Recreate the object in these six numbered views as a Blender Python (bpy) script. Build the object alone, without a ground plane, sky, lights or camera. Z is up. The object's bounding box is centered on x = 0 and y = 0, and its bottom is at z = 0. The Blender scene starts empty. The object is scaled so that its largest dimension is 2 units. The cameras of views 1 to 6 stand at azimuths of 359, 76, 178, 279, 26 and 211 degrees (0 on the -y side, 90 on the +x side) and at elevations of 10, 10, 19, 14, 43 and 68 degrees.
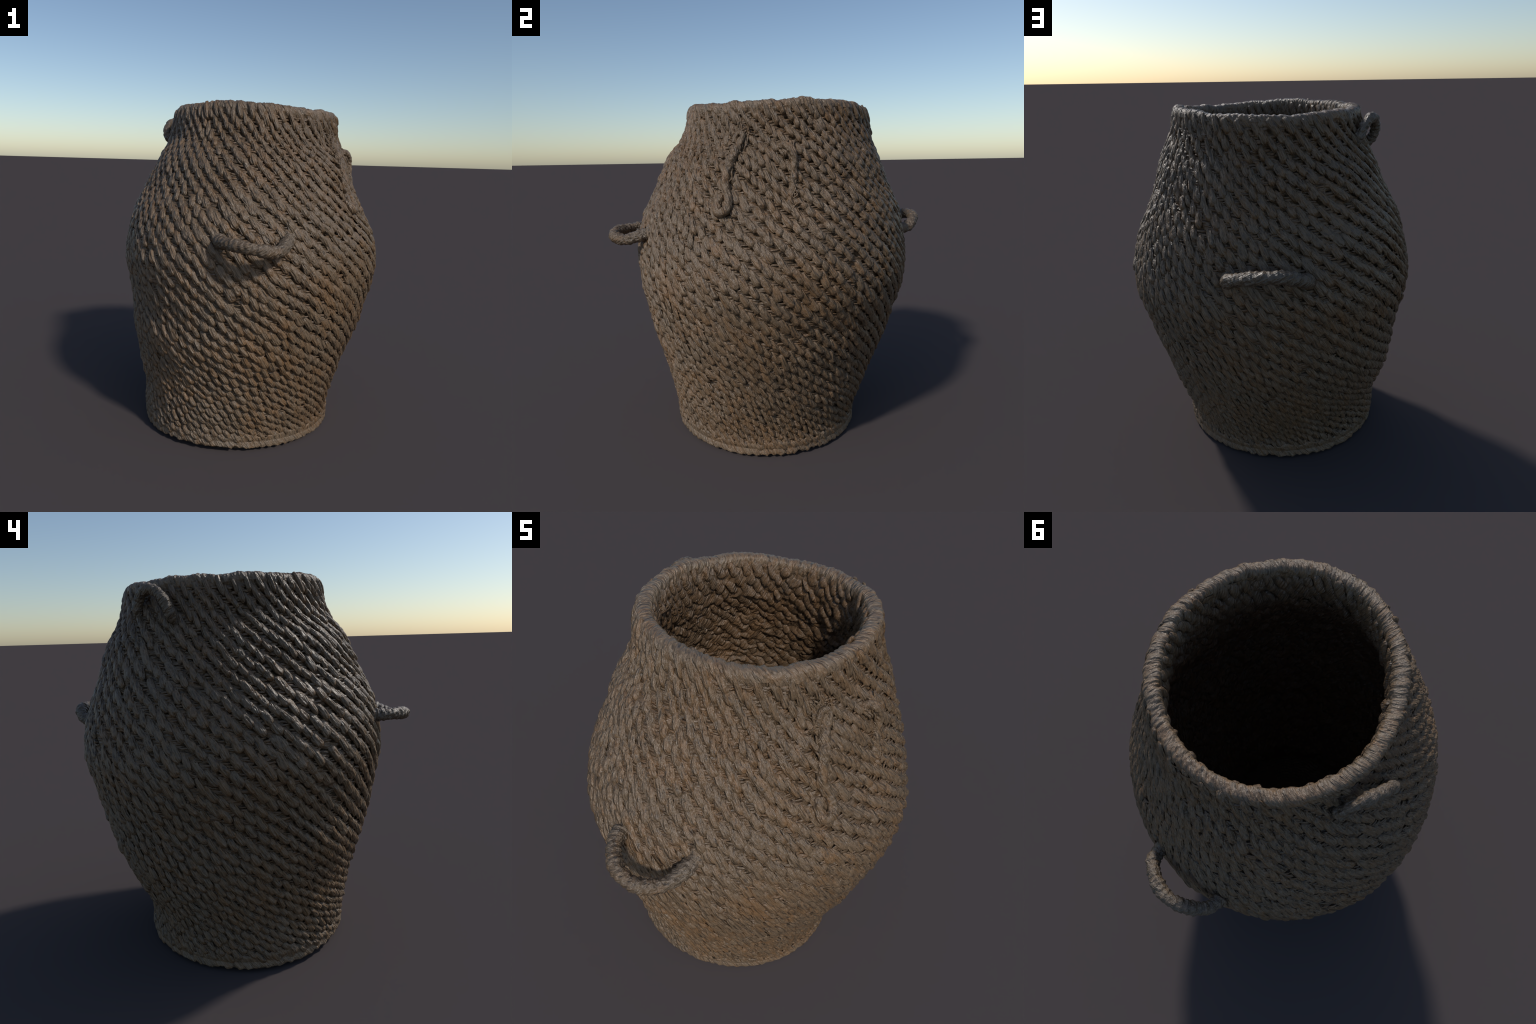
# Coiled rush basket: jar-shaped wall of horizontal rush coils bound with leaning
# stitches, a wrapped rim and foot, three carrying loops and one broken loop.
import bpy, math
import numpy as np
from mathutils import Matrix, Vector

rng = np.random.default_rng(41)
PI2 = 2 * math.pi

# ------------------------------------------------------------------ body profile
# z, mean radius, then offset / oval / three-lobe terms (cos, sin of 1, 2, 3 theta)
PROFILE = np.array([
    (0.00, 0.556, -0.052, -0.040, 0.010, 0.004, 0.003, -0.004),
    (0.06, 0.577, -0.053, -0.043, 0.009, 0.004, 0.001, -0.004),
    (0.13, 0.579, -0.053, -0.043, 0.008, 0.004, -0.004, -0.004),
    (0.22, 0.602, -0.052, -0.040, 0.004, 0.001, -0.009, -0.004),
    (0.35, 0.643, -0.047, -0.024, 0.001, -0.003, -0.009, -0.003),
    (0.50, 0.690, -0.036, -0.008, -0.004, -0.008, -0.007, -0.002),
    (0.65, 0.738, -0.026, 0.000, -0.009, -0.012, -0.001, -0.002),
    (0.80, 0.770, -0.013, 0.003, -0.014, -0.022, 0.001, 0.001),
    (0.95, 0.806, -0.003, 0.008, -0.013, -0.022, 0.004, 0.005),
    (1.10, 0.826, -0.006, 0.014, -0.014, -0.020, 0.008, 0.004),
    (1.25, 0.804, -0.010, 0.015, -0.019, -0.015, 0.007, 0.005),
    (1.40, 0.754, -0.020, 0.021, -0.025, -0.007, 0.005, 0.010),
    (1.55, 0.683, -0.019, 0.028, -0.024, -0.006, 0.009, 0.012),
    (1.70, 0.618, -0.006, 0.038, -0.022, -0.010, 0.013, 0.008),
    (1.80, 0.560, -0.001, 0.049, -0.016, -0.010, 0.008, 0.008),
    (1.90, 0.533, 0.004, 0.047, -0.014, -0.013, 0.003, 0.002),
    (2.00, 0.527, 0.010, 0.047, -0.013, -0.017, 0.001, 0.002),
])
RIM_RADIUS = np.array([0.4868, 0.0128, 0.0482, -0.0134, -0.0189, 0.0014, 0.0038, -0.0032, 0.0014])
RIM_HEIGHT = np.array([1.9804, -0.0047, -0.0104, 0.0038, 0.0068, 0.0034, 0.0044, 0.0005, -0.0005])
RIM_TOP = 1.98


def harmonics(theta, coefficients):
    """Sum c0 + c1 cos t + c2 sin t + c3 cos 2t + ... ; coefficients (..., n)."""
    total = coefficients[..., 0].copy()
    for k in range(1, (coefficients.shape[-1] + 1) // 2):
        total = total + coefficients[..., 2 * k - 1] * np.cos(k * theta) + coefficients[..., 2 * k] * np.sin(k * theta)
    return total


_slope = np.gradient(PROFILE[:, 1:], PROFILE[:, 0], axis=0)


def profile_at(z):
    knots = PROFILE[:, 0]
    i = np.clip(np.searchsorted(knots, z) - 1, 0, len(knots) - 2)
    dz = (knots[i + 1] - knots[i])[..., None]
    f = ((z - knots[i]) / (knots[i + 1] - knots[i]))[..., None]
    return ((2 * f**3 - 3 * f**2 + 1) * PROFILE[i, 1:] + (f**3 - 2 * f**2 + f) * dz * _slope[i]
            + (3 * f**2 - 2 * f**3) * PROFILE[i + 1, 1:] + (f**3 - f**2) * dz * _slope[i + 1])


# local swellings and flats of the hand-made body: angle, z, angular spread, z spread, amount
SWELLINGS = [
    (-46, 1.60, 15, 0.12, 0.026), (-52, 0.98, 27, 0.20, -0.024), (-140, 1.48, 24, 0.17, -0.012),
    (104, 0.85, 20, 0.28, -0.012), (82, 0.45, 28, 0.18, -0.008), (95, 1.48, 30, 0.14, 0.006),
    (-168, 0.09, 36, 0.09, 0.034), (-170, 0.29, 24, 0.07, -0.008), (136, 0.10, 25, 0.07, 0.014), (-130, 0.20, 20, 0.09, 0.012), (165, 1.60, 18, 0.12, -0.010), (-85, 0.09, 35, 0.10, 0.006), (35, 0.85, 30, 0.18, 0.012), (14, 0.42, 22, 0.12, 0.013), (-10, 1.55, 14, 0.12, -0.014), (55, 0.52, 16, 0.18, -0.014), (168, 0.75, 14, 0.15, -0.011), (-28, 0.42, 18, 0.15, -0.008), (32, 0.28, 18, 0.09, 0.012),
    (15, 0.15, 28, 0.10, 0.006), (-112, 0.58, 24, 0.18, 0.012), (138, 0.50, 24, 0.14, 0.014),
    (160, 0.50, 18, 0.20, 0.010), (150, 1.30, 16, 0.16, -0.010), (40, 1.22, 24, 0.20, -0.013),
    (-125, 1.50, 30, 0.10, -0.010), (68, 1.90, 22, 0.10, 0.013),
]


def radius(theta, z):
    r = harmonics(theta, profile_at(z))
    for angle, height, spread, tall, amount in SWELLINGS:
        d = (theta - math.radians(angle) + math.pi) % PI2 - math.pi
        r = r + amount * np.exp(-0.5 * (d / math.radians(spread))**2 - 0.5 * ((z - height) / tall)**2)
    return r


def rim_height(theta):
    return harmonics(theta, np.broadcast_to(RIM_HEIGHT, np.shape(theta) + (9,)))


def rim_radius(theta):
    return harmonics(theta, np.broadcast_to(RIM_RADIUS, np.shape(theta) + (9,)))


def surface(theta, z, offset=0.0):
    """Point of the outer envelope, pushed out by offset along the horizontal-ish normal."""
    theta, z = np.broadcast_arrays(np.asarray(theta, float), np.asarray(z, float))
    stretch = rim_height(theta) / RIM_TOP
    r = radius(theta, z)
    drdz = (radius(theta, z + 0.01) - radius(theta, z - 0.01)) / 0.02
    norm = np.sqrt(1 + drdz**2)
    rr = r + offset / norm
    zz = (z - offset * drdz / norm) * stretch
    return np.stack([rr * np.cos(theta), rr * np.sin(theta), zz], -1)


def frames(theta, z, offset=0.0, inward=False):
    """Origin, right, up and outward unit vectors on the envelope."""
    e = 0.004
    p = surface(theta, z, offset)
    right = surface(theta + e, z, offset) - surface(theta - e, z, offset)
    up = surface(theta, z + e, offset) - surface(theta, z - e, offset)
    right /= np.linalg.norm(right, axis=-1, keepdims=True)
    out = np.cross(right, up)
    out /= np.linalg.norm(out, axis=-1, keepdims=True)
    up = np.cross(out, right)
    if inward:
        return p, -right, up, -out
    return p, right, up, out


# ------------------------------------------------------------------ smooth noise in code
def noise_field(points, scale, seed, octaves=2):
    """Sum of a few dozen random plane waves: cheap smooth noise in about [-1, 1]."""
    g = np.random.default_rng(seed)
    total = np.zeros(points.shape[:-1])
    weight = 0.0
    for o in range(octaves):
        s = scale * 2**o
        for _ in range(9):
            d = g.normal(size=points.shape[-1])
            d /= np.linalg.norm(d)
            total += 0.5**o * np.sin(points @ d * s * g.uniform(0.7, 1.4) * PI2 + g.uniform(0, PI2))
        weight += 0.5**o
    return total / (weight * 2.1)


# ------------------------------------------------------------------ mesh helpers
def make_mesh(name, verts, quads, smooth=True):
    verts = np.ascontiguousarray(verts, dtype=np.float32).reshape(-1, 3)
    quads = np.ascontiguousarray(quads, dtype=np.int32).reshape(-1, 4)
    mesh = bpy.data.meshes.new(name)
    mesh.vertices.add(len(verts))
    mesh.vertices.foreach_set("co", verts.ravel())
    mesh.loops.add(quads.size)
    mesh.loops.foreach_set("vertex_index", quads.ravel())
    mesh.polygons.add(len(quads))
    mesh.polygons.foreach_set("loop_start", np.arange(0, quads.size, 4, dtype=np.int32))
    mesh.polygons.foreach_set("use_smooth", np.full(len(quads), smooth))
    mesh.update(calc_edges=True)
    mesh.validate()
    return mesh


def grid_quads(rows, cols, wrap=True):
    """Quads of a rows x cols vertex grid, columns closing on themselves."""
    i, j = np.meshgrid(np.arange(rows - 1), np.arange(cols if wrap else cols - 1), indexing="ij")
    k = (j + 1) % cols
    return np.stack([i * cols + j, i * cols + k, (i + 1) * cols + k, (i + 1) * cols + j], -1).reshape(-1, 4)


def tube(path, radii, around, squash=None, phase=0.0, relief=None):
    """Sweep a round section along a path (n,3). relief(s_index, angle) -> radius factor."""
    path = np.asarray(path, float)
    n = len(path)
    tangent = np.gradient(path, axis=0)
    tangent /= np.linalg.norm(tangent, axis=1, keepdims=True)
    ref = np.array([0.0, 0.0, 1.0]) if abs(tangent[0, 2]) < 0.8 else np.array([1.0, 0.0, 0.0])
    normal = ref - tangent[0] * (ref @ tangent[0])
    normal /= np.linalg.norm(normal)
    a = np.linspace(0, PI2, around, endpoint=False) + phase
    rings = []
    for i in range(n):
        normal = normal - tangent[i] * (normal @ tangent[i])
        normal /= np.linalg.norm(normal)
        binormal = np.cross(tangent[i], normal)
        r = radii[i] * (np.ones(around) if relief is None else relief(i, a))
        rings.append(path[i] + r[:, None] * (np.cos(a)[:, None] * normal + np.sin(a)[:, None] * binormal))
    verts = np.array(rings).reshape(-1, 3)
    quads = grid_quads(n, around)[:, ::-1]
    # close both ends with a tiny collapsed ring
    first = np.repeat(path[:1], around, 0) + 0.02 * (rings[0] - path[0])
    last = np.repeat(path[-1:], around, 0) + 0.02 * (rings[-1] - path[-1])
    verts = np.concatenate([verts, first, last])
    j = np.arange(around)
    k = (j + 1) % around
    b, c, d = (n - 1) * around, n * around, (n + 1) * around
    cap_a = np.stack([c + j, j, k, c + k], -1)
    cap_b = np.stack([b + j, d + j, d + k, b + k], -1)
    return verts, np.concatenate([quads, cap_a, cap_b])


def spline(points, count):
    """Catmull-Rom through hand-placed points, resampled evenly by length."""
    p = np.asarray(points, float)
    p = np.vstack([2 * p[0] - p[1], p, 2 * p[-1] - p[-2]])
    out = []
    for i in range(1, len(p) - 2):
        t = np.linspace(0, 1, 24, endpoint=False)[:, None]
        out.append(0.5 * (2 * p[i] + (p[i + 1] - p[i - 1]) * t
                          + (2 * p[i - 1] - 5 * p[i] + 4 * p[i + 1] - p[i + 2]) * t**2
                          + (3 * p[i] - p[i - 1] - 3 * p[i + 1] + p[i + 2]) * t**3))
    q = np.vstack(out + [p[-2:-1]])
    s = np.concatenate([[0], np.cumsum(np.linalg.norm(np.diff(q, axis=0), axis=1))])
    u = np.linspace(0, s[-1], count)
    return np.stack([np.interp(u, s, q[:, k]) for k in range(3)], -1), s[-1]


# ------------------------------------------------------------------ materials
def rush_material(name, pale, warm, dark, tilt, warm_bias=0.0, wrap_mode="cylinder", roughness=0.42, bump=1.0):
    """Dry weathered rush. Fine fibre streaks run at 'tilt' degrees from the horizontal
    in the unrolled (theta, z) sheet of the basket, or radially for wrapped rims."""
    mat = bpy.data.materials.new(name)
    mat.use_nodes = True
    nt = mat.node_tree
    nodes, links = nt.nodes, nt.links
    nodes.clear()
    out = nodes.new("ShaderNodeOutputMaterial")
    bsdf = nodes.new("ShaderNodeBsdfPrincipled")
    links.new(bsdf.outputs[0], out.inputs[0])
    geo = nodes.new("ShaderNodeNewGeometry")
    pos = geo.outputs["Position"]

    def math_node(op, a, b=None, clamp=False):
        m = nodes.new("ShaderNodeMath")
        m.operation = op
        m.use_clamp = clamp
        for socket, v in zip(m.inputs, (a, b)):
            if v is None:
                continue
            if isinstance(v, (int, float)):
                socket.default_value = v
            else:
                links.new(v, socket)
        return m.outputs[0]

    def noise(vec, scale, detail=3.0, rough=0.55):
        n = nodes.new("ShaderNodeTexNoise")
        n.inputs["Scale"].default_value = scale
        n.inputs["Detail"].default_value = detail
        n.inputs["Roughness"].default_value = rough
        links.new(vec, n.inputs["Vector"])
        return n.outputs["Fac"]

    def ramp(fac, lo, hi):
        r = nodes.new("ShaderNodeMapRange")
        r.inputs["From Min"].default_value = lo
        r.inputs["From Max"].default_value = hi
        r.interpolation_type = "SMOOTHSTEP"
        links.new(fac, r.inputs["Value"])
        return r.outputs["Result"]

    def mix(fac, a, b):
        m = nodes.new("ShaderNodeMix")
        m.data_type = "RGBA"
        links.new(fac, m.inputs["Factor"])
        for s, v in ((m.inputs[6], a), (m.inputs[7], b)):
            if isinstance(v, tuple):
                s.default_value = (*v, 1)
            else:
                links.new(v, s)
        return m.outputs[2]

    sep = nodes.new("ShaderNodeSeparateXYZ")
    links.new(pos, sep.inputs[0])
    x, y, z = sep.outputs
    angle = math_node("ARCTAN2", y, x)
    rad = math_node("POWER", math_node("ADD", math_node("MULTIPLY", x, x), math_node("MULTIPLY", y, y)), 0.5)
    comb = nodes.new("ShaderNodeCombineXYZ")
    if wrap_mode == "cylinder":
        c, s = math.cos(math.radians(tilt)), math.sin(math.radians(tilt))
        arc = math_node("MULTIPLY", angle, 0.75)
        along = math_node("ADD", math_node("MULTIPLY", arc, c), math_node("MULTIPLY", z, s))
        across = math_node("SUBTRACT", math_node("MULTIPLY", z, c), math_node("MULTIPLY", arc, s))
        links.new(math_node("MULTIPLY", along, 0.13), comb.inputs[0])
        links.new(across, comb.inputs[1])
        links.new(math_node("MULTIPLY", rad, 0.6), comb.inputs[2])
    else:  # fibres wrap over the rim: vary along theta only
        arc = math_node("MULTIPLY", angle, 0.5)
        links.new(math_node("ADD", arc, math_node("MULTIPLY", math_node("ADD", z, math_node("MULTIPLY", rad, -1.0)), 0.45)), comb.inputs[0])
        links.new(math_node("MULTIPLY", z, 0.25), comb.inputs[1])
        links.new(math_node("MULTIPLY", rad, 0.25), comb.inputs[2])
    fibre = comb.outputs[0]

    streak = noise(fibre, 105.0, 3.0, 0.65)
    coarse_streak = noise(fibre, 48.0, 2.0, 0.55)
    patch = noise(pos, 2.6, 3.0, 0.6)
    lump = noise(pos, 15.0, 2.0, 0.6)
    speck = noise(pos, 48.0, 3.0, 0.65)
    tint = noise(fibre, 36.0, 3.0, 0.7)

    # warm, less weathered zones: noise plus the tawny lower front of the belly
    warm_field = math_node("ADD", math_node("MULTIPLY", patch, 0.45), math_node("MULTIPLY", lump, 0.35))
    for centre, size, gain in (((0.10, -0.80, 0.72), 0.62, 0.06), ((-0.55, -0.45, 0.45), 0.45, 0.08), ((0.1, 0.75, 0.75), 0.45, 0.05)):
        dist = nodes.new("ShaderNodeVectorMath")
        dist.operation = "DISTANCE"
        links.new(pos, dist.inputs[0])
        dist.inputs[1].default_value = centre
        fall = math_node("MULTIPLY", math_node("SUBTRACT", 1.0, math_node("DIVIDE", dist.outputs["Value"], size), True), gain)
        warm_field = math_node("ADD", warm_field, fall)
    warm_field = math_node("ADD", warm_field, math_node("MULTIPLY", math_node("SUBTRACT", tint, 0.5), 0.75))
    warm_mask = ramp(warm_field, 0.31 - warm_bias, 0.60 - warm_bias)
    colour = mix(warm_mask, pale, warm)
    light = tuple(min(1, v * 1.5 + 0.008) for v in pale)
    colour = mix(math_node("MULTIPLY", ramp(streak, 0.50, 0.70), 0.6), colour, light)
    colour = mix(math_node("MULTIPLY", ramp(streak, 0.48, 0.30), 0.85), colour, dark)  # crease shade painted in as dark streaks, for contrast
    colour = mix(math_node("MULTIPLY", ramp(speck, 0.40, 0.26), 0.5), colour, dark)
    links.new(colour, bsdf.inputs["Base Color"])
    bsdf.inputs["Roughness"].default_value = roughness
    bsdf.inputs["Specular IOR Level"].default_value = 0.6

    height = math_node("ADD", math_node("MULTIPLY", streak, 0.5), math_node("MULTIPLY", coarse_streak, 1.0))
    height = math_node("ADD", height, math_node("MULTIPLY", speck, 0.3))
    bump_node = nodes.new("ShaderNodeBump")
    bump_node.inputs["Strength"].default_value = bump
    bump_node.inputs["Distance"].default_value = 0.02
    links.new(height, bump_node.inputs["Height"])
    links.new(bump_node.outputs[0], bsdf.inputs["Normal"])
    return mat


PALE = (0.152, 0.103, 0.062)
WARM = (0.188, 0.104, 0.047)
DARK = (0.048, 0.034, 0.023)
MAT_STITCH = rush_material("weathered_rush_stitch", PALE, WARM, DARK, -62)
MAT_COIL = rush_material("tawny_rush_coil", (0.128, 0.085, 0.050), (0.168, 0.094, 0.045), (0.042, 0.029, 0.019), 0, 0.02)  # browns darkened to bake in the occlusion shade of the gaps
MAT_INNER = rush_material("brown_rush_lining", (0.140, 0.093, 0.056), (0.170, 0.096, 0.046), DARK, -50, 0.05)
MAT_WRAP = rush_material("wrapped_rush_binding", (0.168, 0.118, 0.075), (0.200, 0.116, 0.058), DARK, 0, wrap_mode="radial")
MAT_HANDLE = rush_material("dusky_rush_cord", (0.136, 0.099, 0.066), (0.158, 0.099, 0.054), (0.044, 0.036, 0.028), 35, -0.02, bump=1.0)

# ------------------------------------------------------------------ basket root
basket = bpy.data.objects.new("woven_basket", None)
bpy.context.collection.objects.link(basket)
basket["label"] = "tall bulging coiled rush basket with small loop handles"
basket["category"] = "basket"


def add_object(name, mesh, material, parent=basket, stuff=False):
    if material.name not in [m.name for m in mesh.materials if m]:
        mesh.materials.append(material)
    obj = bpy.data.objects.new(name, mesh)
    bpy.context.collection.objects.link(obj)
    obj.parent = parent
    if stuff:
        obj["kind"] = "stuff"
    return obj


# ------------------------------------------------------------------ coil rows and stitch chains
CHAINS = 50                 # leaning rope-like chains of stitches around the basket
Z_LOW, Z_HIGH = 0.072, 1.95

# row heights follow the meridian: finer coils at the foot
z_fine = np.linspace(Z_LOW, Z_HIGH, 600)
r_fine = radius(np.zeros(600), z_fine) * 0 + profile_at(z_fine)[:, 0]
pitch = np.interp(z_fine, [0.08, 0.3, 0.6, 1.1, 1.95], [0.027, 0.030, 0.036, 0.0395, 0.037])
rows_cum = np.concatenate([[0], np.cumsum(np.hypot(np.diff(z_fine), np.diff(r_fine)) / pitch[1:])])
ROWS = int(rows_cum[-1])
rows_cum *= ROWS / rows_cum[-1]


def row_to_z(row):
    """row 0 at the rim, ROWS at the foot."""
    return np.interp(ROWS - row, rows_cum, z_fine)


def z_to_row(z):
    return ROWS - np.interp(z, z_fine, rows_cum)


# radians each chain moves on per coil row, going down: steep at the neck, flatter near the foot
_rows = np.arange(-4, ROWS + 5, dtype=float)
_rate = np.interp(row_to_z(np.clip(_rows, 0, ROWS)), [0.1, 0.5, 0.8, 1.15, 1.6], [0.077, 0.075, 0.067, 0.060, 0.060])
_total = np.concatenate([[0], np.cumsum(_rate[1:])])


def chain_shift(row):
    return np.interp(row, _rows, _total)


def row_waviness(theta, row):
    """Coils sag and climb a little around the body (in rows)."""
    return 0.35 * np.sin(2 * theta + 0.08 * row) + 0.25 * np.sin(3 * theta + 1.3 - 0.05 * row)


def chain_wander(theta, row):
    """Sideways drift of the stitch chains (radians)."""
    return 0.020 * np.sin(3 * theta + 0.11 * row) + 0.014 * np.sin(7 * theta - 0.2 * row + 1)


def chain_relief(theta, z):
    """0 on a chain of stitches, sinking sharply just below it, then climbing
    gently to the next chain: the shingled look of the coils."""
    row = z_to_row(z) + row_waviness(theta, z_to_row(z)) - 0.5
    c = (theta - chain_wander(theta, row) - chain_shift(row)) * CHAINS / PI2
    f = 1 - (c - np.floor(c))
    gap = np.interp(f, [0, 0.12, 0.30, 0.60, 1.0], [0.0, -0.003, -0.008, -0.003, 0.0])
    gap = gap * np.interp(z, [0.7, 1.1], [1.6, 1.0])
    # a dark pocket under the lower end of every stitch
    pocket = (0.5 + 0.5 * np.cos(PI2 * (row - 0.45)))**2 * np.interp(f, [0.06, 0.22, 0.34, 0.52], [0, 1, 1, 0])
    return gap - 0.026 * pocket


WALL_DEPTH = 0.010          # coil wall lies this far under the envelope


# ------------------------------------------------------------------ outer coil wall
def build_outer_wall():
    cols, rows = 500, 340
    theta = np.linspace(0, PI2, cols, endpoint=False)
    z = np.linspace(0.02, 1.955, rows)
    tt, zz = np.meshgrid(theta, z)
    row = z_to_row(zz) + row_waviness(tt, z_to_row(zz))
    coil = np.abs(np.cos(math.pi * row))            # rounded coil, creased between rows
    p = surface(tt, zz)
    unrolled = np.stack([tt * 0.8, zz * 14, zz * 0 + 0.3], -1)
    strands = noise_field(np.stack([np.cos(tt) * 3, np.sin(tt) * 3, zz * 26], -1), 1.0, 5, 2)
    lumps = noise_field(p, 7.0, 6, 2)
    depth = -WALL_DEPTH + chain_relief(tt, zz) + 0.0045 * (coil - 0.6) + 0.003 * strands + 0.002 * lumps
    verts = surface(tt, zz, depth)
    return make_mesh("coil_wall", verts, grid_quads(rows, cols))


wall = add_object("coil_wall", build_outer_wall(), MAT_COIL)


# ------------------------------------------------------------------ stitch meshes
def stitch_mesh(seed, along=12, around=20):
    """A plump bundle of rush: thin where it dives under its neighbour (x = -0.5),
    fullest near its lower end (x = 0.5), grooved by a few twisted strands. z is outward."""
    g = np.random.default_rng(seed)
    t = np.linspace(0, 1, along)
    width = np.interp(t, [0, 0.12, 0.35, 0.62, 0.85, 1], [0.30, 0.44, 0.49, 0.5, 0.48, 0.30])
    height = np.interp(t, [0, 0.15, 0.4, 0.66, 0.88, 1], [0.45, 0.80, 0.96, 1.0, 0.90, 0.40])
    lift = np.interp(t, [0, 0.2, 0.5, 0.7, 0.9, 1], [-0.25, -0.06, 0.0, 0.02, -0.03, -0.28])
    # most vertices on the visible side
    a = np.concatenate([np.linspace(-0.18, math.pi + 0.18, around - 3), [math.pi * 1.25, math.pi * 1.5, math.pi * 1.75]])
    strands = g.integers(6, 10)
    twist = g.uniform(-2.2, -0.4)
    ph = g.uniform(0, PI2)
    bow = g.uniform(-0.12, 0.12)
    verts = []
    for ti, w, h, l in zip(t, width, height, lift):
        crease = np.abs(np.sin(strands * a * 0.5 + twist * ti + ph))      # 0 in the seams between strands
        groove = 1.06 - 0.36 * np.exp(-(crease / 0.26)**2) + 0.05 * np.sin(3 * a + 5 * ti + ph)
        groove += g.normal(0, 0.025, len(a))
        yy = w * np.cos(a) * groove + bow * math.sin(math.pi * ti)
        zz = np.where(np.sin(a) > 0, h, 0.4) * np.sin(a) * groove + l
        xx = np.full(len(a), ti - 0.5) + g.normal(0, 0.006, len(a))
        verts.append(np.stack([xx, yy, zz], -1))
    verts = np.array(verts)
    quads = grid_quads(along, len(a))
    j = np.arange(len(a))
    k = (j + 1) % len(a)
    tip0 = np.repeat(verts[0].mean(0)[None], 1, 0)
    tip1 = np.repeat(verts[-1].mean(0)[None], 1, 0)
    # end caps: collapse rings
    n = along * len(a)
    ring0 = verts[0] * 0.1 + verts[0].mean(0) * 0.9 + np.array([-0.03, 0, -0.05])
    ring1 = verts[-1] * 0.1 + verts[-1].mean(0) * 0.9 + np.array([0.03, 0, -0.08])
    flat = np.concatenate([verts.reshape(-1, 3), ring0, ring1])
    cap0 = np.stack([n + j, n + k, k, j], -1)
    base = (along - 1) * len(a)
    m = n + len(a)
    cap1 = np.stack([base + j, base + k, m + k, m + j], -1)
    return flat, np.concatenate([quads, cap0, cap1])[:, ::-1]


def place(shape, origin, axis_x, axis_y, axis_z, sizes):
    """Instances of shape verts (V,3) -> (M,V,3)."""
    s = shape[None] * sizes[:, None, :]
    return origin[:, None] + s[..., 0:1] * axis_x[:, None] + s[..., 1:2] * axis_y[:, None] + s[..., 2:3] * axis_z[:, None]


def stitch_layout(inward, seed):
    g = np.random.default_rng(seed)
    first, last = (0.6, ROWS + 0.2) if not inward else (0.3, ROWS - 0.6)
    rows = np.arange(math.floor(first), math.floor(last))
    rr, kk = np.meshgrid(rows, np.arange(CHAINS), indexing="ij")
    rr, kk = rr.ravel().astype(float), kk.ravel().astype(float)
    sign = -1 if inward else 1
    theta = PI2 * kk / CHAINS + sign * chain_shift(rr)
    theta = theta + chain_wander(theta, rr)
    row = rr + 0.5 - row_waviness(theta, rr)
    theta += g.normal(0, 0.005, len(theta))
    row += g.normal(0, 0.07, len(row))
    row = np.clip(row, 0.45, ROWS + 0.2)
    z = row_to_z(row)
    r = radius(theta, z)
    gap = PI2 * r / CHAINS                                   # chain spacing here
    h = np.interp(z, z_fine, pitch)
    return g, theta, z, r, gap, h


VARIANTS = [stitch_mesh(100 + i) for i in range(7)]


def oriented(g, theta, z, h, gap, offset, inward):
    p, right, up, out = frames(theta, z, offset, inward)
    n = len(theta)
    shift = np.interp(z_to_row(z), _rows, _rate) * np.linalg.norm(p[:, :2], axis=1)
    chain_angle = np.arctan2(h, shift)                       # fall of the chain
    lean = np.clip(chain_angle + np.radians(np.interp(z, [0.5, 1.2], [17, 16])), math.radians(42), math.radians(70)) + g.normal(0, 0.10, n)
    ax = np.cos(lean)[:, None] * right - np.sin(lean)[:, None] * up
    tip = g.normal(0.09, 0.03, n)[:, None]
    ax = ax + tip * out
    ax /= np.linalg.norm(ax, axis=1, keepdims=True)
    ay = np.cross(out, ax)
    ay /= np.linalg.norm(ay, axis=1, keepdims=True)
    az = np.cross(ax, ay)
    return p, ax, ay, az


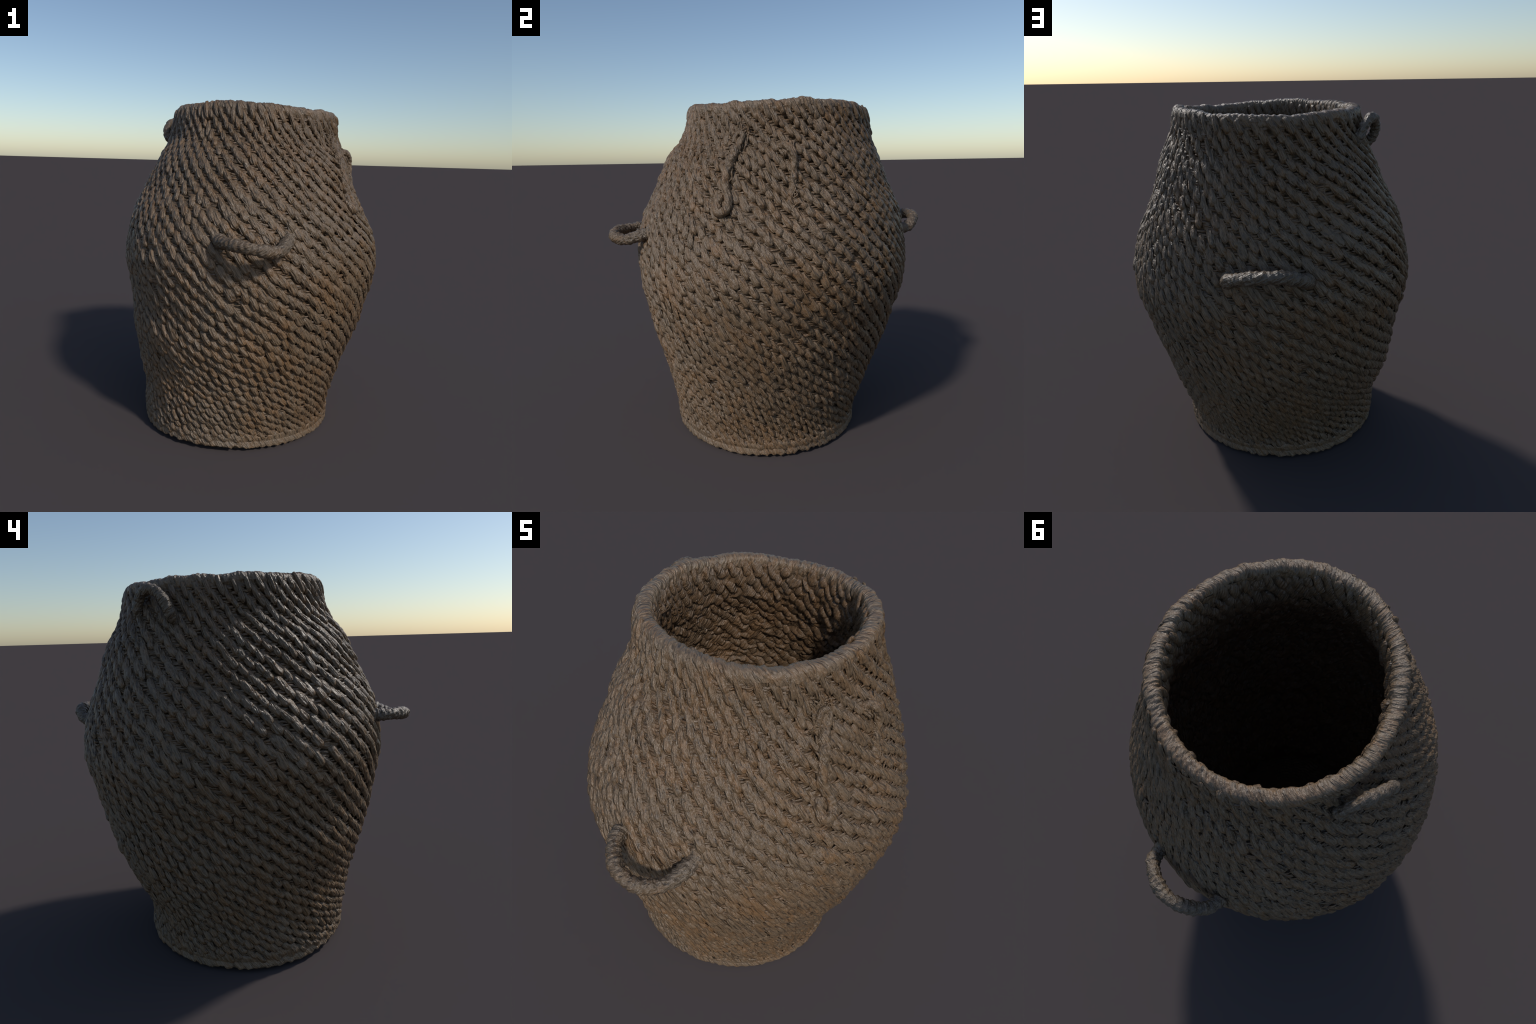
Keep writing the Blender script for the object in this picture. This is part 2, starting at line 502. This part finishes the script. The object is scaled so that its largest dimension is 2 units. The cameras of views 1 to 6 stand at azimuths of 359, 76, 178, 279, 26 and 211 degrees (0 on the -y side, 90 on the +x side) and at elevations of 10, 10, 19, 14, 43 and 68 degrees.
def build_outer_stitches():
    g, theta, z, r, gap, h = stitch_layout(False, 77)
    n = len(theta)
    keep = g.random(n) > 0.012
    theta, z, r, gap, h = (v[keep] for v in (theta, z, r, gap, h))
    n = len(theta)
    p, ax, ay, az = oriented(g, theta, z, h, gap, -WALL_DEPTH, False)
    patchy = noise_field(p, 2.2, 9, 2)
    length = h * np.interp(z, [0.3, 0.9, 1.2], [2.45, 2.45, 2.4]) * np.exp(g.normal(0, 0.11, n))
    breadth = np.minimum(gap * np.interp(z, [0.3, 0.9, 1.1], [0.40, 0.41, 0.44]), 0.043) * np.exp(g.normal(0, 0.12, n))
    tall = 0.0135 * np.exp(g.normal(0, 0.15, n)) * (1 + 0.15 * patchy) * np.interp(z, [0.1, 0.4, 1.0], [0.85, 0.95, 1.0])
    sizes = np.stack([length, breadth, tall], -1)
    variant = g.integers(0, len(VARIANTS), n)
    # the 300 largest become objects of their own, sharing the variant meshes
    size_rank = np.argsort(-(length * breadth * np.interp(z, [0.2, 0.8, 1.5], [0.8, 1, 1])))
    single = np.zeros(n, bool)
    single[size_rank[:300]] = True
    meshes = [make_mesh("stitch", v, q) for v, q in VARIANTS]
    for m in meshes:
        m.materials.append(MAT_STITCH)
    for i in np.flatnonzero(single):
        obj = bpy.data.objects.new("stitch", meshes[variant[i]])
        bpy.context.collection.objects.link(obj)
        obj.parent = wall
        m = np.eye(4)
        m[:3, 0], m[:3, 1], m[:3, 2], m[:3, 3] = ax[i] * sizes[i, 0], ay[i] * sizes[i, 1], az[i] * sizes[i, 2], p[i]
        obj.matrix_local = Matrix(m.tolist())
    verts, quads, base = [], [], 0
    for k, (v, q) in enumerate(VARIANTS):
        sel = (variant == k) & ~single
        inst = place(v, p[sel], ax[sel], ay[sel], az[sel], sizes[sel])
        quads.append((q[None] + (base + np.arange(len(inst)) * len(v))[:, None, None]).reshape(-1, 4))
        verts.append(inst.reshape(-1, 3))
        base += inst.shape[0] * len(v)
    mesh = make_mesh("stitching", np.concatenate(verts), np.concatenate(quads))
    add_object("stitching", mesh, MAT_STITCH, wall, stuff=True)
    return theta, z, h, gap


theta_s, z_s, h_s, gap_s = build_outer_stitches()


# ------------------------------------------------------------------ loose horizontal straws between chains
def straw_mesh(seed, along=5, around=5):
    g = np.random.default_rng(seed)
    t = np.linspace(-0.5, 0.5, along)
    a = np.linspace(0, PI2, around, endpoint=False)
    taper = np.array([0.6, 1.0, 1.0, 0.95, 0.55])
    arch = 1.1 * (0.25 - t**2) * 4 - 0.7
    v = np.stack([np.stack([np.full(around, ti), tp * 0.5 * np.cos(a) * g.uniform(0.8, 1.2, around) + g.normal(0, 0.05),
                            tp * 0.5 * np.sin(a) * g.uniform(0.8, 1.2, around) + ar], -1)
                  for ti, tp, ar in zip(t, taper, arch)])
    return v.reshape(-1, 3), grid_quads(along, around)


def build_straws():
    g = np.random.default_rng(3)
    pieces = 3
    theta = np.repeat(theta_s, pieces) + np.repeat(gap_s * 0.45, pieces) / np.repeat(radius(theta_s, z_s), pieces)
    z = np.repeat(z_s, pieces)
    h = np.repeat(h_s, pieces)
    theta += g.normal(0, 0.012, len(theta))
    z = np.clip(z + np.tile(np.linspace(-0.33, 0.33, pieces), len(theta_s)) * h + g.normal(0, 0.003, len(z)), 0.09, 1.92)
    keep = g.random(len(z)) < 0.88
    theta, z, h = theta[keep], z[keep], h[keep]
    n = len(z)
    p, right, up, out = frames(theta, z, -WALL_DEPTH - np.interp(z, [0.7, 1.1], [0.006, 0.003]))
    tilt = g.normal(0, 0.10, n)[:, None]
    ax = right * np.cos(tilt) - up * np.sin(tilt)
    ay = up * np.cos(tilt) + right * np.sin(tilt)
    gap = PI2 * np.linalg.norm(p[:, :2], axis=1) / CHAINS
    sizes = np.stack([gap * g.uniform(0.5, 0.8, n), h * g.uniform(0.26, 0.42, n), g.uniform(0.006, 0.010, n)], -1)
    shapes = [straw_mesh(i) for i in range(4)]
    variant = g.integers(0, 4, n)
    verts, quads, base = [], [], 0
    for k, (v, q) in enumerate(shapes):
        sel = variant == k
        inst = place(v, p[sel], ax[sel], ay[sel], out[sel], sizes[sel])
        quads.append((q[None] + (base + np.arange(len(inst)) * len(v))[:, None, None]).reshape(-1, 4))
        verts.append(inst.reshape(-1, 3))
        base += inst.shape[0] * len(v)
    add_object("coil_straw", make_mesh("coil_straw", np.concatenate(verts), np.concatenate(quads)), MAT_COIL, wall, stuff=True)


build_straws()

# ------------------------------------------------------------------ lining: inner face of the wall and floor
THICK = 0.078


def wall_thickness(theta, z):
    """Thicker towards the floor, where the lining rounds inwards."""
    return (THICK + 0.10 * np.exp(-0.5 * ((z - 0.05) / 0.2)**2)
            + 0.045 * np.exp(-0.5 * ((theta - math.radians(-125) + math.pi) % PI2 - math.pi)**2 / 0.2 - 0.5 * ((z - 1.15) / 0.33)**2))


def build_lining():
    cols = 360
    theta = np.linspace(0, PI2, cols, endpoint=False)
    zs = np.linspace(1.955, 0.085, 260)
    tt, zz = np.meshgrid(theta, zs)
    row = z_to_row(zz)
    p = surface(tt, zz)
    depth = -wall_thickness(tt, zz) + 0.004 * (1 - np.abs(np.cos(math.pi * row))) + 0.005 * noise_field(p, 11.0, 12, 2)
    # ropy, mostly level ridges with sharp creases between them
    stretched = p * np.array([1.0, 1.0, 2.6])
    depth = depth - 0.016 * (np.abs(noise_field(stretched, 6.0, 13, 3)) - 0.35) * np.interp(zz, [1.75, 1.93], [1, 0.3])
    depth *= np.interp(zz, [1.9, 1.955], [1, 0.9])
    side = surface(tt, zz, depth)
    # floor: concentric coils spiralling in to the centre
    ring = np.linspace(1, 0.02, 90)[1:]
    edge = side[-1]
    centre = edge.mean(0)
    floor = centre + (edge - centre)[None] * ring[:, None, None]
    coil = np.abs(np.cos(ring * 17 * math.pi))
    floor[..., 2] = 0.062 + 0.05 * np.minimum(1, (1 - ring[:, None]) * 3) + 0.012 * coil[:, None] + 0.006 * noise_field(floor, 9.0, 14, 2)
    verts = np.concatenate([side, floor])
    return make_mesh("lining", verts, grid_quads(len(verts), cols))


lining = add_object("lining", build_lining(), MAT_INNER)


def build_inner_stitches():
    g, theta, z, r, gap, h = stitch_layout(True, 78)
    n = len(theta)
    keep = g.random(n) > np.interp(z, [1.3, 1.75], [0.45, 0.1])
    theta, z, gap, h = theta[keep], z[keep], gap[keep], h[keep]
    n = len(theta)
    p, ax, ay, az = oriented(g, theta, z, h, gap, -wall_thickness(theta, z), True)
    sizes = np.stack([h * 2.0 * np.exp(g.normal(0, 0.2, n)), np.minimum(gap * 0.55, 0.05) * np.exp(g.normal(0, 0.25, n)),
                      0.0125 * np.exp(g.normal(0, 0.3, n))], -1)
    shapes = [stitch_mesh(200 + i, 8, 10) for i in range(5)]
    variant = g.integers(0, 5, n)
    verts, quads, base = [], [], 0
    for k, (v, q) in enumerate(shapes):
        sel = variant == k
        inst = place(v, p[sel], ax[sel], ay[sel], az[sel], sizes[sel])
        quads.append((q[None] + (base + np.arange(len(inst)) * len(v))[:, None, None]).reshape(-1, 4))
        verts.append(inst.reshape(-1, 3))
        base += inst.shape[0] * len(v)
    add_object("lining_stitching", make_mesh("lining_stitching", np.concatenate(verts), np.concatenate(quads)), MAT_INNER, lining, stuff=True)


build_inner_stitches()


# ------------------------------------------------------------------ wrapped rim and foot
def build_rim():
    cols, around = 1500, 40
    theta = np.linspace(0, PI2, cols, endpoint=False)
    a = np.linspace(0, PI2, around, endpoint=False)
    tt, aa = np.meshgrid(theta, a)
    outer = radius(tt, np.full_like(tt, 1.93)) - 0.010
    inner_r = radius(tt, np.full_like(tt, 1.93)) - THICK + 0.002
    mid = (outer + inner_r) / 2 * 0.6 + rim_radius(tt) * 0.4
    half = (outer - inner_r) / 2
    # rounded top, longer skirt hanging down each side
    up, down = 0.036, 0.034
    boxy = lambda v, e: np.sign(v) * np.abs(v)**e
    vert = np.where(np.sin(aa) > 0, up, down) * boxy(np.sin(aa), 0.8)
    top = rim_height(tt) + 0.003
    wraps = 0.8 * np.sin(CHAINS * tt + aa * 2 + 2.0 * np.sin(5 * tt)) + 0.45 * np.sin(3 * CHAINS * tt + 5 * np.sin(9 * tt) + 3 * aa)
    pos = np.stack([np.cos(tt) * 0.5, np.sin(tt) * 0.5, aa * 0.015], -1)
    rough = noise_field(pos, 9, 21, 3)
    fine = noise_field(pos * np.array([1, 1, 0.5]), 45, 22, 2)
    swell = 1 + 0.04 * wraps + 0.10 * rough + 0.04 * fine
    wave = 0.003 * np.sin(9 * theta + 1) + 0.002 * np.sin(17 * theta)
    rr = mid + half * boxy(np.cos(aa), 0.75) * swell
    zz = top - up + vert * swell + wave[None] * (np.sin(aa) > -0.3)
    verts = np.stack([rr * np.cos(tt), rr * np.sin(tt), zz], -1)          # (around, cols)
    verts = np.concatenate([verts, verts[:1]])
    return make_mesh("rim", verts, grid_quads(around + 1, cols)[:, ::-1])


add_object("rim", build_rim(), MAT_WRAP)


def build_foot():
    cols, around = 1200, 24
    theta = np.linspace(0, PI2, cols, endpoint=False)
    a = np.linspace(0, PI2, around, endpoint=False)
    tt, aa = np.meshgrid(theta, a)
    r0 = radius(tt, np.full_like(tt, 0.05))
    wraps = np.sin(1.5 * CHAINS * tt + 0.8 * np.sin(aa) + 2 * np.sin(4 * tt))
    pos = np.stack([np.cos(tt) * 0.6, np.sin(tt) * 0.6, aa * 0.02], -1)
    rough = noise_field(pos, 8, 31, 3)
    swell = 1 + 0.09 * wraps + 0.22 * rough + 0.08 * noise_field(pos, 30, 32, 2)
    half_w, half_h = 0.028, 0.040
    rr = r0 - 0.030 + half_w + 0.013 * np.sin(aa) * np.cos(aa) * swell
    zz = 0.054 + half_h * np.sin(aa) * swell
    zz = np.maximum(zz, 0.004 + 0.008 * (1 + rough))
    zz = zz + 0.016 * np.exp(-0.5 * (((tt - math.radians(-112) + math.pi) % PI2 - math.pi) / 0.5)**2)   # the front hem lifts a little
    verts = np.stack([rr * np.cos(tt), rr * np.sin(tt), zz], -1)
    verts = np.concatenate([verts, verts[:1]])
    return make_mesh("foot_ring", verts, grid_quads(around + 1, cols)[:, ::-1])


add_object("foot_ring", build_foot(), MAT_WRAP)


def build_base():
    """Underside: flat spiral of coils."""
    cols = 200
    theta = np.linspace(0, PI2, cols, endpoint=False)
    ring = np.linspace(0.005, 1, 70)
    tt, qq = np.meshgrid(theta, ring)
    r0 = radius(tt, np.full_like(tt, 0.03)) - 0.03
    coil = np.abs(np.cos(qq * 16 * math.pi))
    c = surface(theta, 0.03).mean(0)
    x = c[0] + (r0 * np.cos(tt) - c[0]) * qq
    y = c[1] + (r0 * np.sin(tt) - c[1]) * qq
    verts = np.stack([x, y, 0.016 - 0.010 * coil], -1)
    return make_mesh("base", verts, grid_quads(len(ring), cols)[:, ::-1])


add_object("base", build_base(), MAT_INNER)


# ------------------------------------------------------------------ loop handles: cord wrapped in fine rush
def wrapped_cord(name, points, thickness, seed, parent=basket, turns_per_metre=85, material=None, flare=1.5, count=170):
    path, length = spline(points, count)
    g = np.random.default_rng(seed)
    ph = g.uniform(0, PI2, 4)
    s = np.linspace(0, length, count)
    ends = 1 + (flare - 1) * (np.exp(-s / 0.035) + np.exp(-(length - s) / 0.035))
    radii = thickness / 2 * ends * (1 + 0.06 * np.sin(s * 40 + ph[0]) + 0.04 * np.sin(s * 95 + ph[1]))

    def relief(i, a):
        w = PI2 * turns_per_metre * s[i]
        return (1 + 0.05 * np.sin(w + 2.2 * np.sin(a + ph[2]) + a) * (0.6 + 0.4 * np.sin(s[i] * 23 + ph[1])) + 0.06 * np.sin(0.43 * w - a + ph[3])
                + 0.03 * np.sin(3 * a + 0.2 * w + ph[0]) + 0.05 * np.sin(5 * a - 0.31 * w + ph[1]) + g.normal(0, 0.02, len(a)))
    v, q = tube(path, radii, 22, relief=relief)
    return add_object(name, make_mesh(name, v, q), material or MAT_HANDLE, parent)


HANDLES = [
    # front loop, standing out horizontally from the belly, left end kinked up
    [(-0.168, -0.73, 1.272), (-0.160, -0.795, 1.276), (-0.134, -0.862, 1.276), (-0.055, -0.938, 1.272),
     (0.042, -0.954, 1.256), (0.125, -0.900, 1.242), (0.168, -0.825, 1.264), (0.182, -0.74, 1.285)],
    # upright loop hanging just below the rim
    [(-0.42, 0.365, 1.80), (-0.462, 0.380, 1.840), (-0.490, 0.358, 1.890), (-0.532, 0.308, 1.926), (-0.566, 0.248, 1.914),
     (-0.580, 0.205, 1.868), (-0.570, 0.188, 1.822), (-0.540, 0.180, 1.788), (-0.49, 0.16, 1.765)],
    # back loop, nearly level
    [(0.20, 0.74, 1.235), (0.203, 0.82, 1.246), (0.184, 0.862, 1.264), (0.112, 0.920, 1.292), (0.022, 0.950, 1.307),
     (-0.070, 0.938, 1.300), (-0.140, 0.895, 1.266), (-0.162, 0.83, 1.243), (-0.16, 0.75, 1.23)],
]
for number, pts in enumerate(HANDLES):
    wrapped_cord("handle", pts, (0.062, 0.050, 0.062)[number], 50 + number)


# ------------------------------------------------------------------ broken handle on the right side
def on_wall(points):
    """(theta degrees, z, lift) -> xyz"""
    q = np.array(points, float)
    p, right, up, out = frames(np.radians(q[:, 0]), q[:, 1], 0.0)
    return p + out * q[:, 2:3]


broken = bpy.data.objects.new("broken_handle", None)
bpy.context.collection.objects.link(broken)
broken.parent = basket

# limp strap ending in a small curled eye
wrapped_cord("strap", on_wall([(-30.5, 1.80, -0.018), (-31.5, 1.77, 0.004), (-34.0, 1.69, 0.007), (-36.0, 1.60, 0.007),
                               (-35.6, 1.545, 0.003), (-34.0, 1.50, 0.005), (-33.2, 1.455, 0.010), (-34.6, 1.42, 0.014),
                               (-37.2, 1.425, 0.010), (-38.2, 1.465, 0.004), (-37.2, 1.505, -0.006)]),
             0.046, 61, broken, 40, MAT_STITCH, 1.0, 220)
# torn stub bowing out from the wall
wrapped_cord("stub", on_wall([(-11.5, 1.735, -0.02), (-9.0, 1.745, 0.002), (-5.8, 1.725, 0.018), (-4.0, 1.685, 0.013), (-4.3, 1.60, 0.000),
                              (-5.3, 1.53, -0.010), (-6.6, 1.48, -0.011), (-7.4, 1.43, -0.02)]), 0.038, 62, broken, 40, MAT_STITCH, 1.0, 150)


def frayed_fibres():
    """Loose wisps and a knotted tuft where the straps were sewn on."""
    g = np.random.default_rng(8)
    verts, quads, base = [], [], 0
    tufts = [(-32.0, 1.80, 4.2, 0.050, 90), (-34.5, 1.66, 2.2, 0.09, 30), (-6.0, 1.73, 2.6, 0.030, 36), (-4.5, 1.56, 1.4, 0.09, 36)]
    for t0, z0, dt, dz, count in tufts:
        for _ in range(count):
            t = t0 + g.normal(0, dt * 0.55)
            z = z0 + g.normal(0, dz * 0.55)
            ang = g.normal(-1.2, 0.7)
            ln = g.uniform(0.03, 0.075)
            bend = g.normal(0, 0.5)
            pts = []
            for s in np.linspace(-0.5, 0.5, 4):
                a2 = ang + bend * s
                pts.append((t + math.degrees(ln * s * math.cos(a2) / 0.62), z + ln * s * math.sin(a2), -0.002 + 0.010 * (1 - 4 * s * s) + g.normal(0, 0.002)))
            path, _l = spline(on_wall(pts), 8)
            v, q = tube(path, np.interp(np.linspace(0, 1, 8), [0, 0.3, 0.7, 1], [0.3, 1, 1, 0.25]) * g.uniform(0.003, 0.0055), 5)
            verts.append(v)
            quads.append(q + base)
            base += len(v)
    add_object("frayed_fibre", make_mesh("frayed_fibre", np.concatenate(verts), np.concatenate(quads)), MAT_STITCH, broken, stuff=True)


frayed_fibres()
# curled knot in the tuft
wrapped_cord("knot", on_wall([(-34.5, 1.765, 0.010), (-33.6, 1.80, 0.020), (-31.4, 1.815, 0.022), (-30.0, 1.795, 0.022), (-30.6, 1.76, 0.018), (-33.0, 1.75, 0.008)]),
             0.026, 63, broken, 60, MAT_STITCH, 1.0, 80)
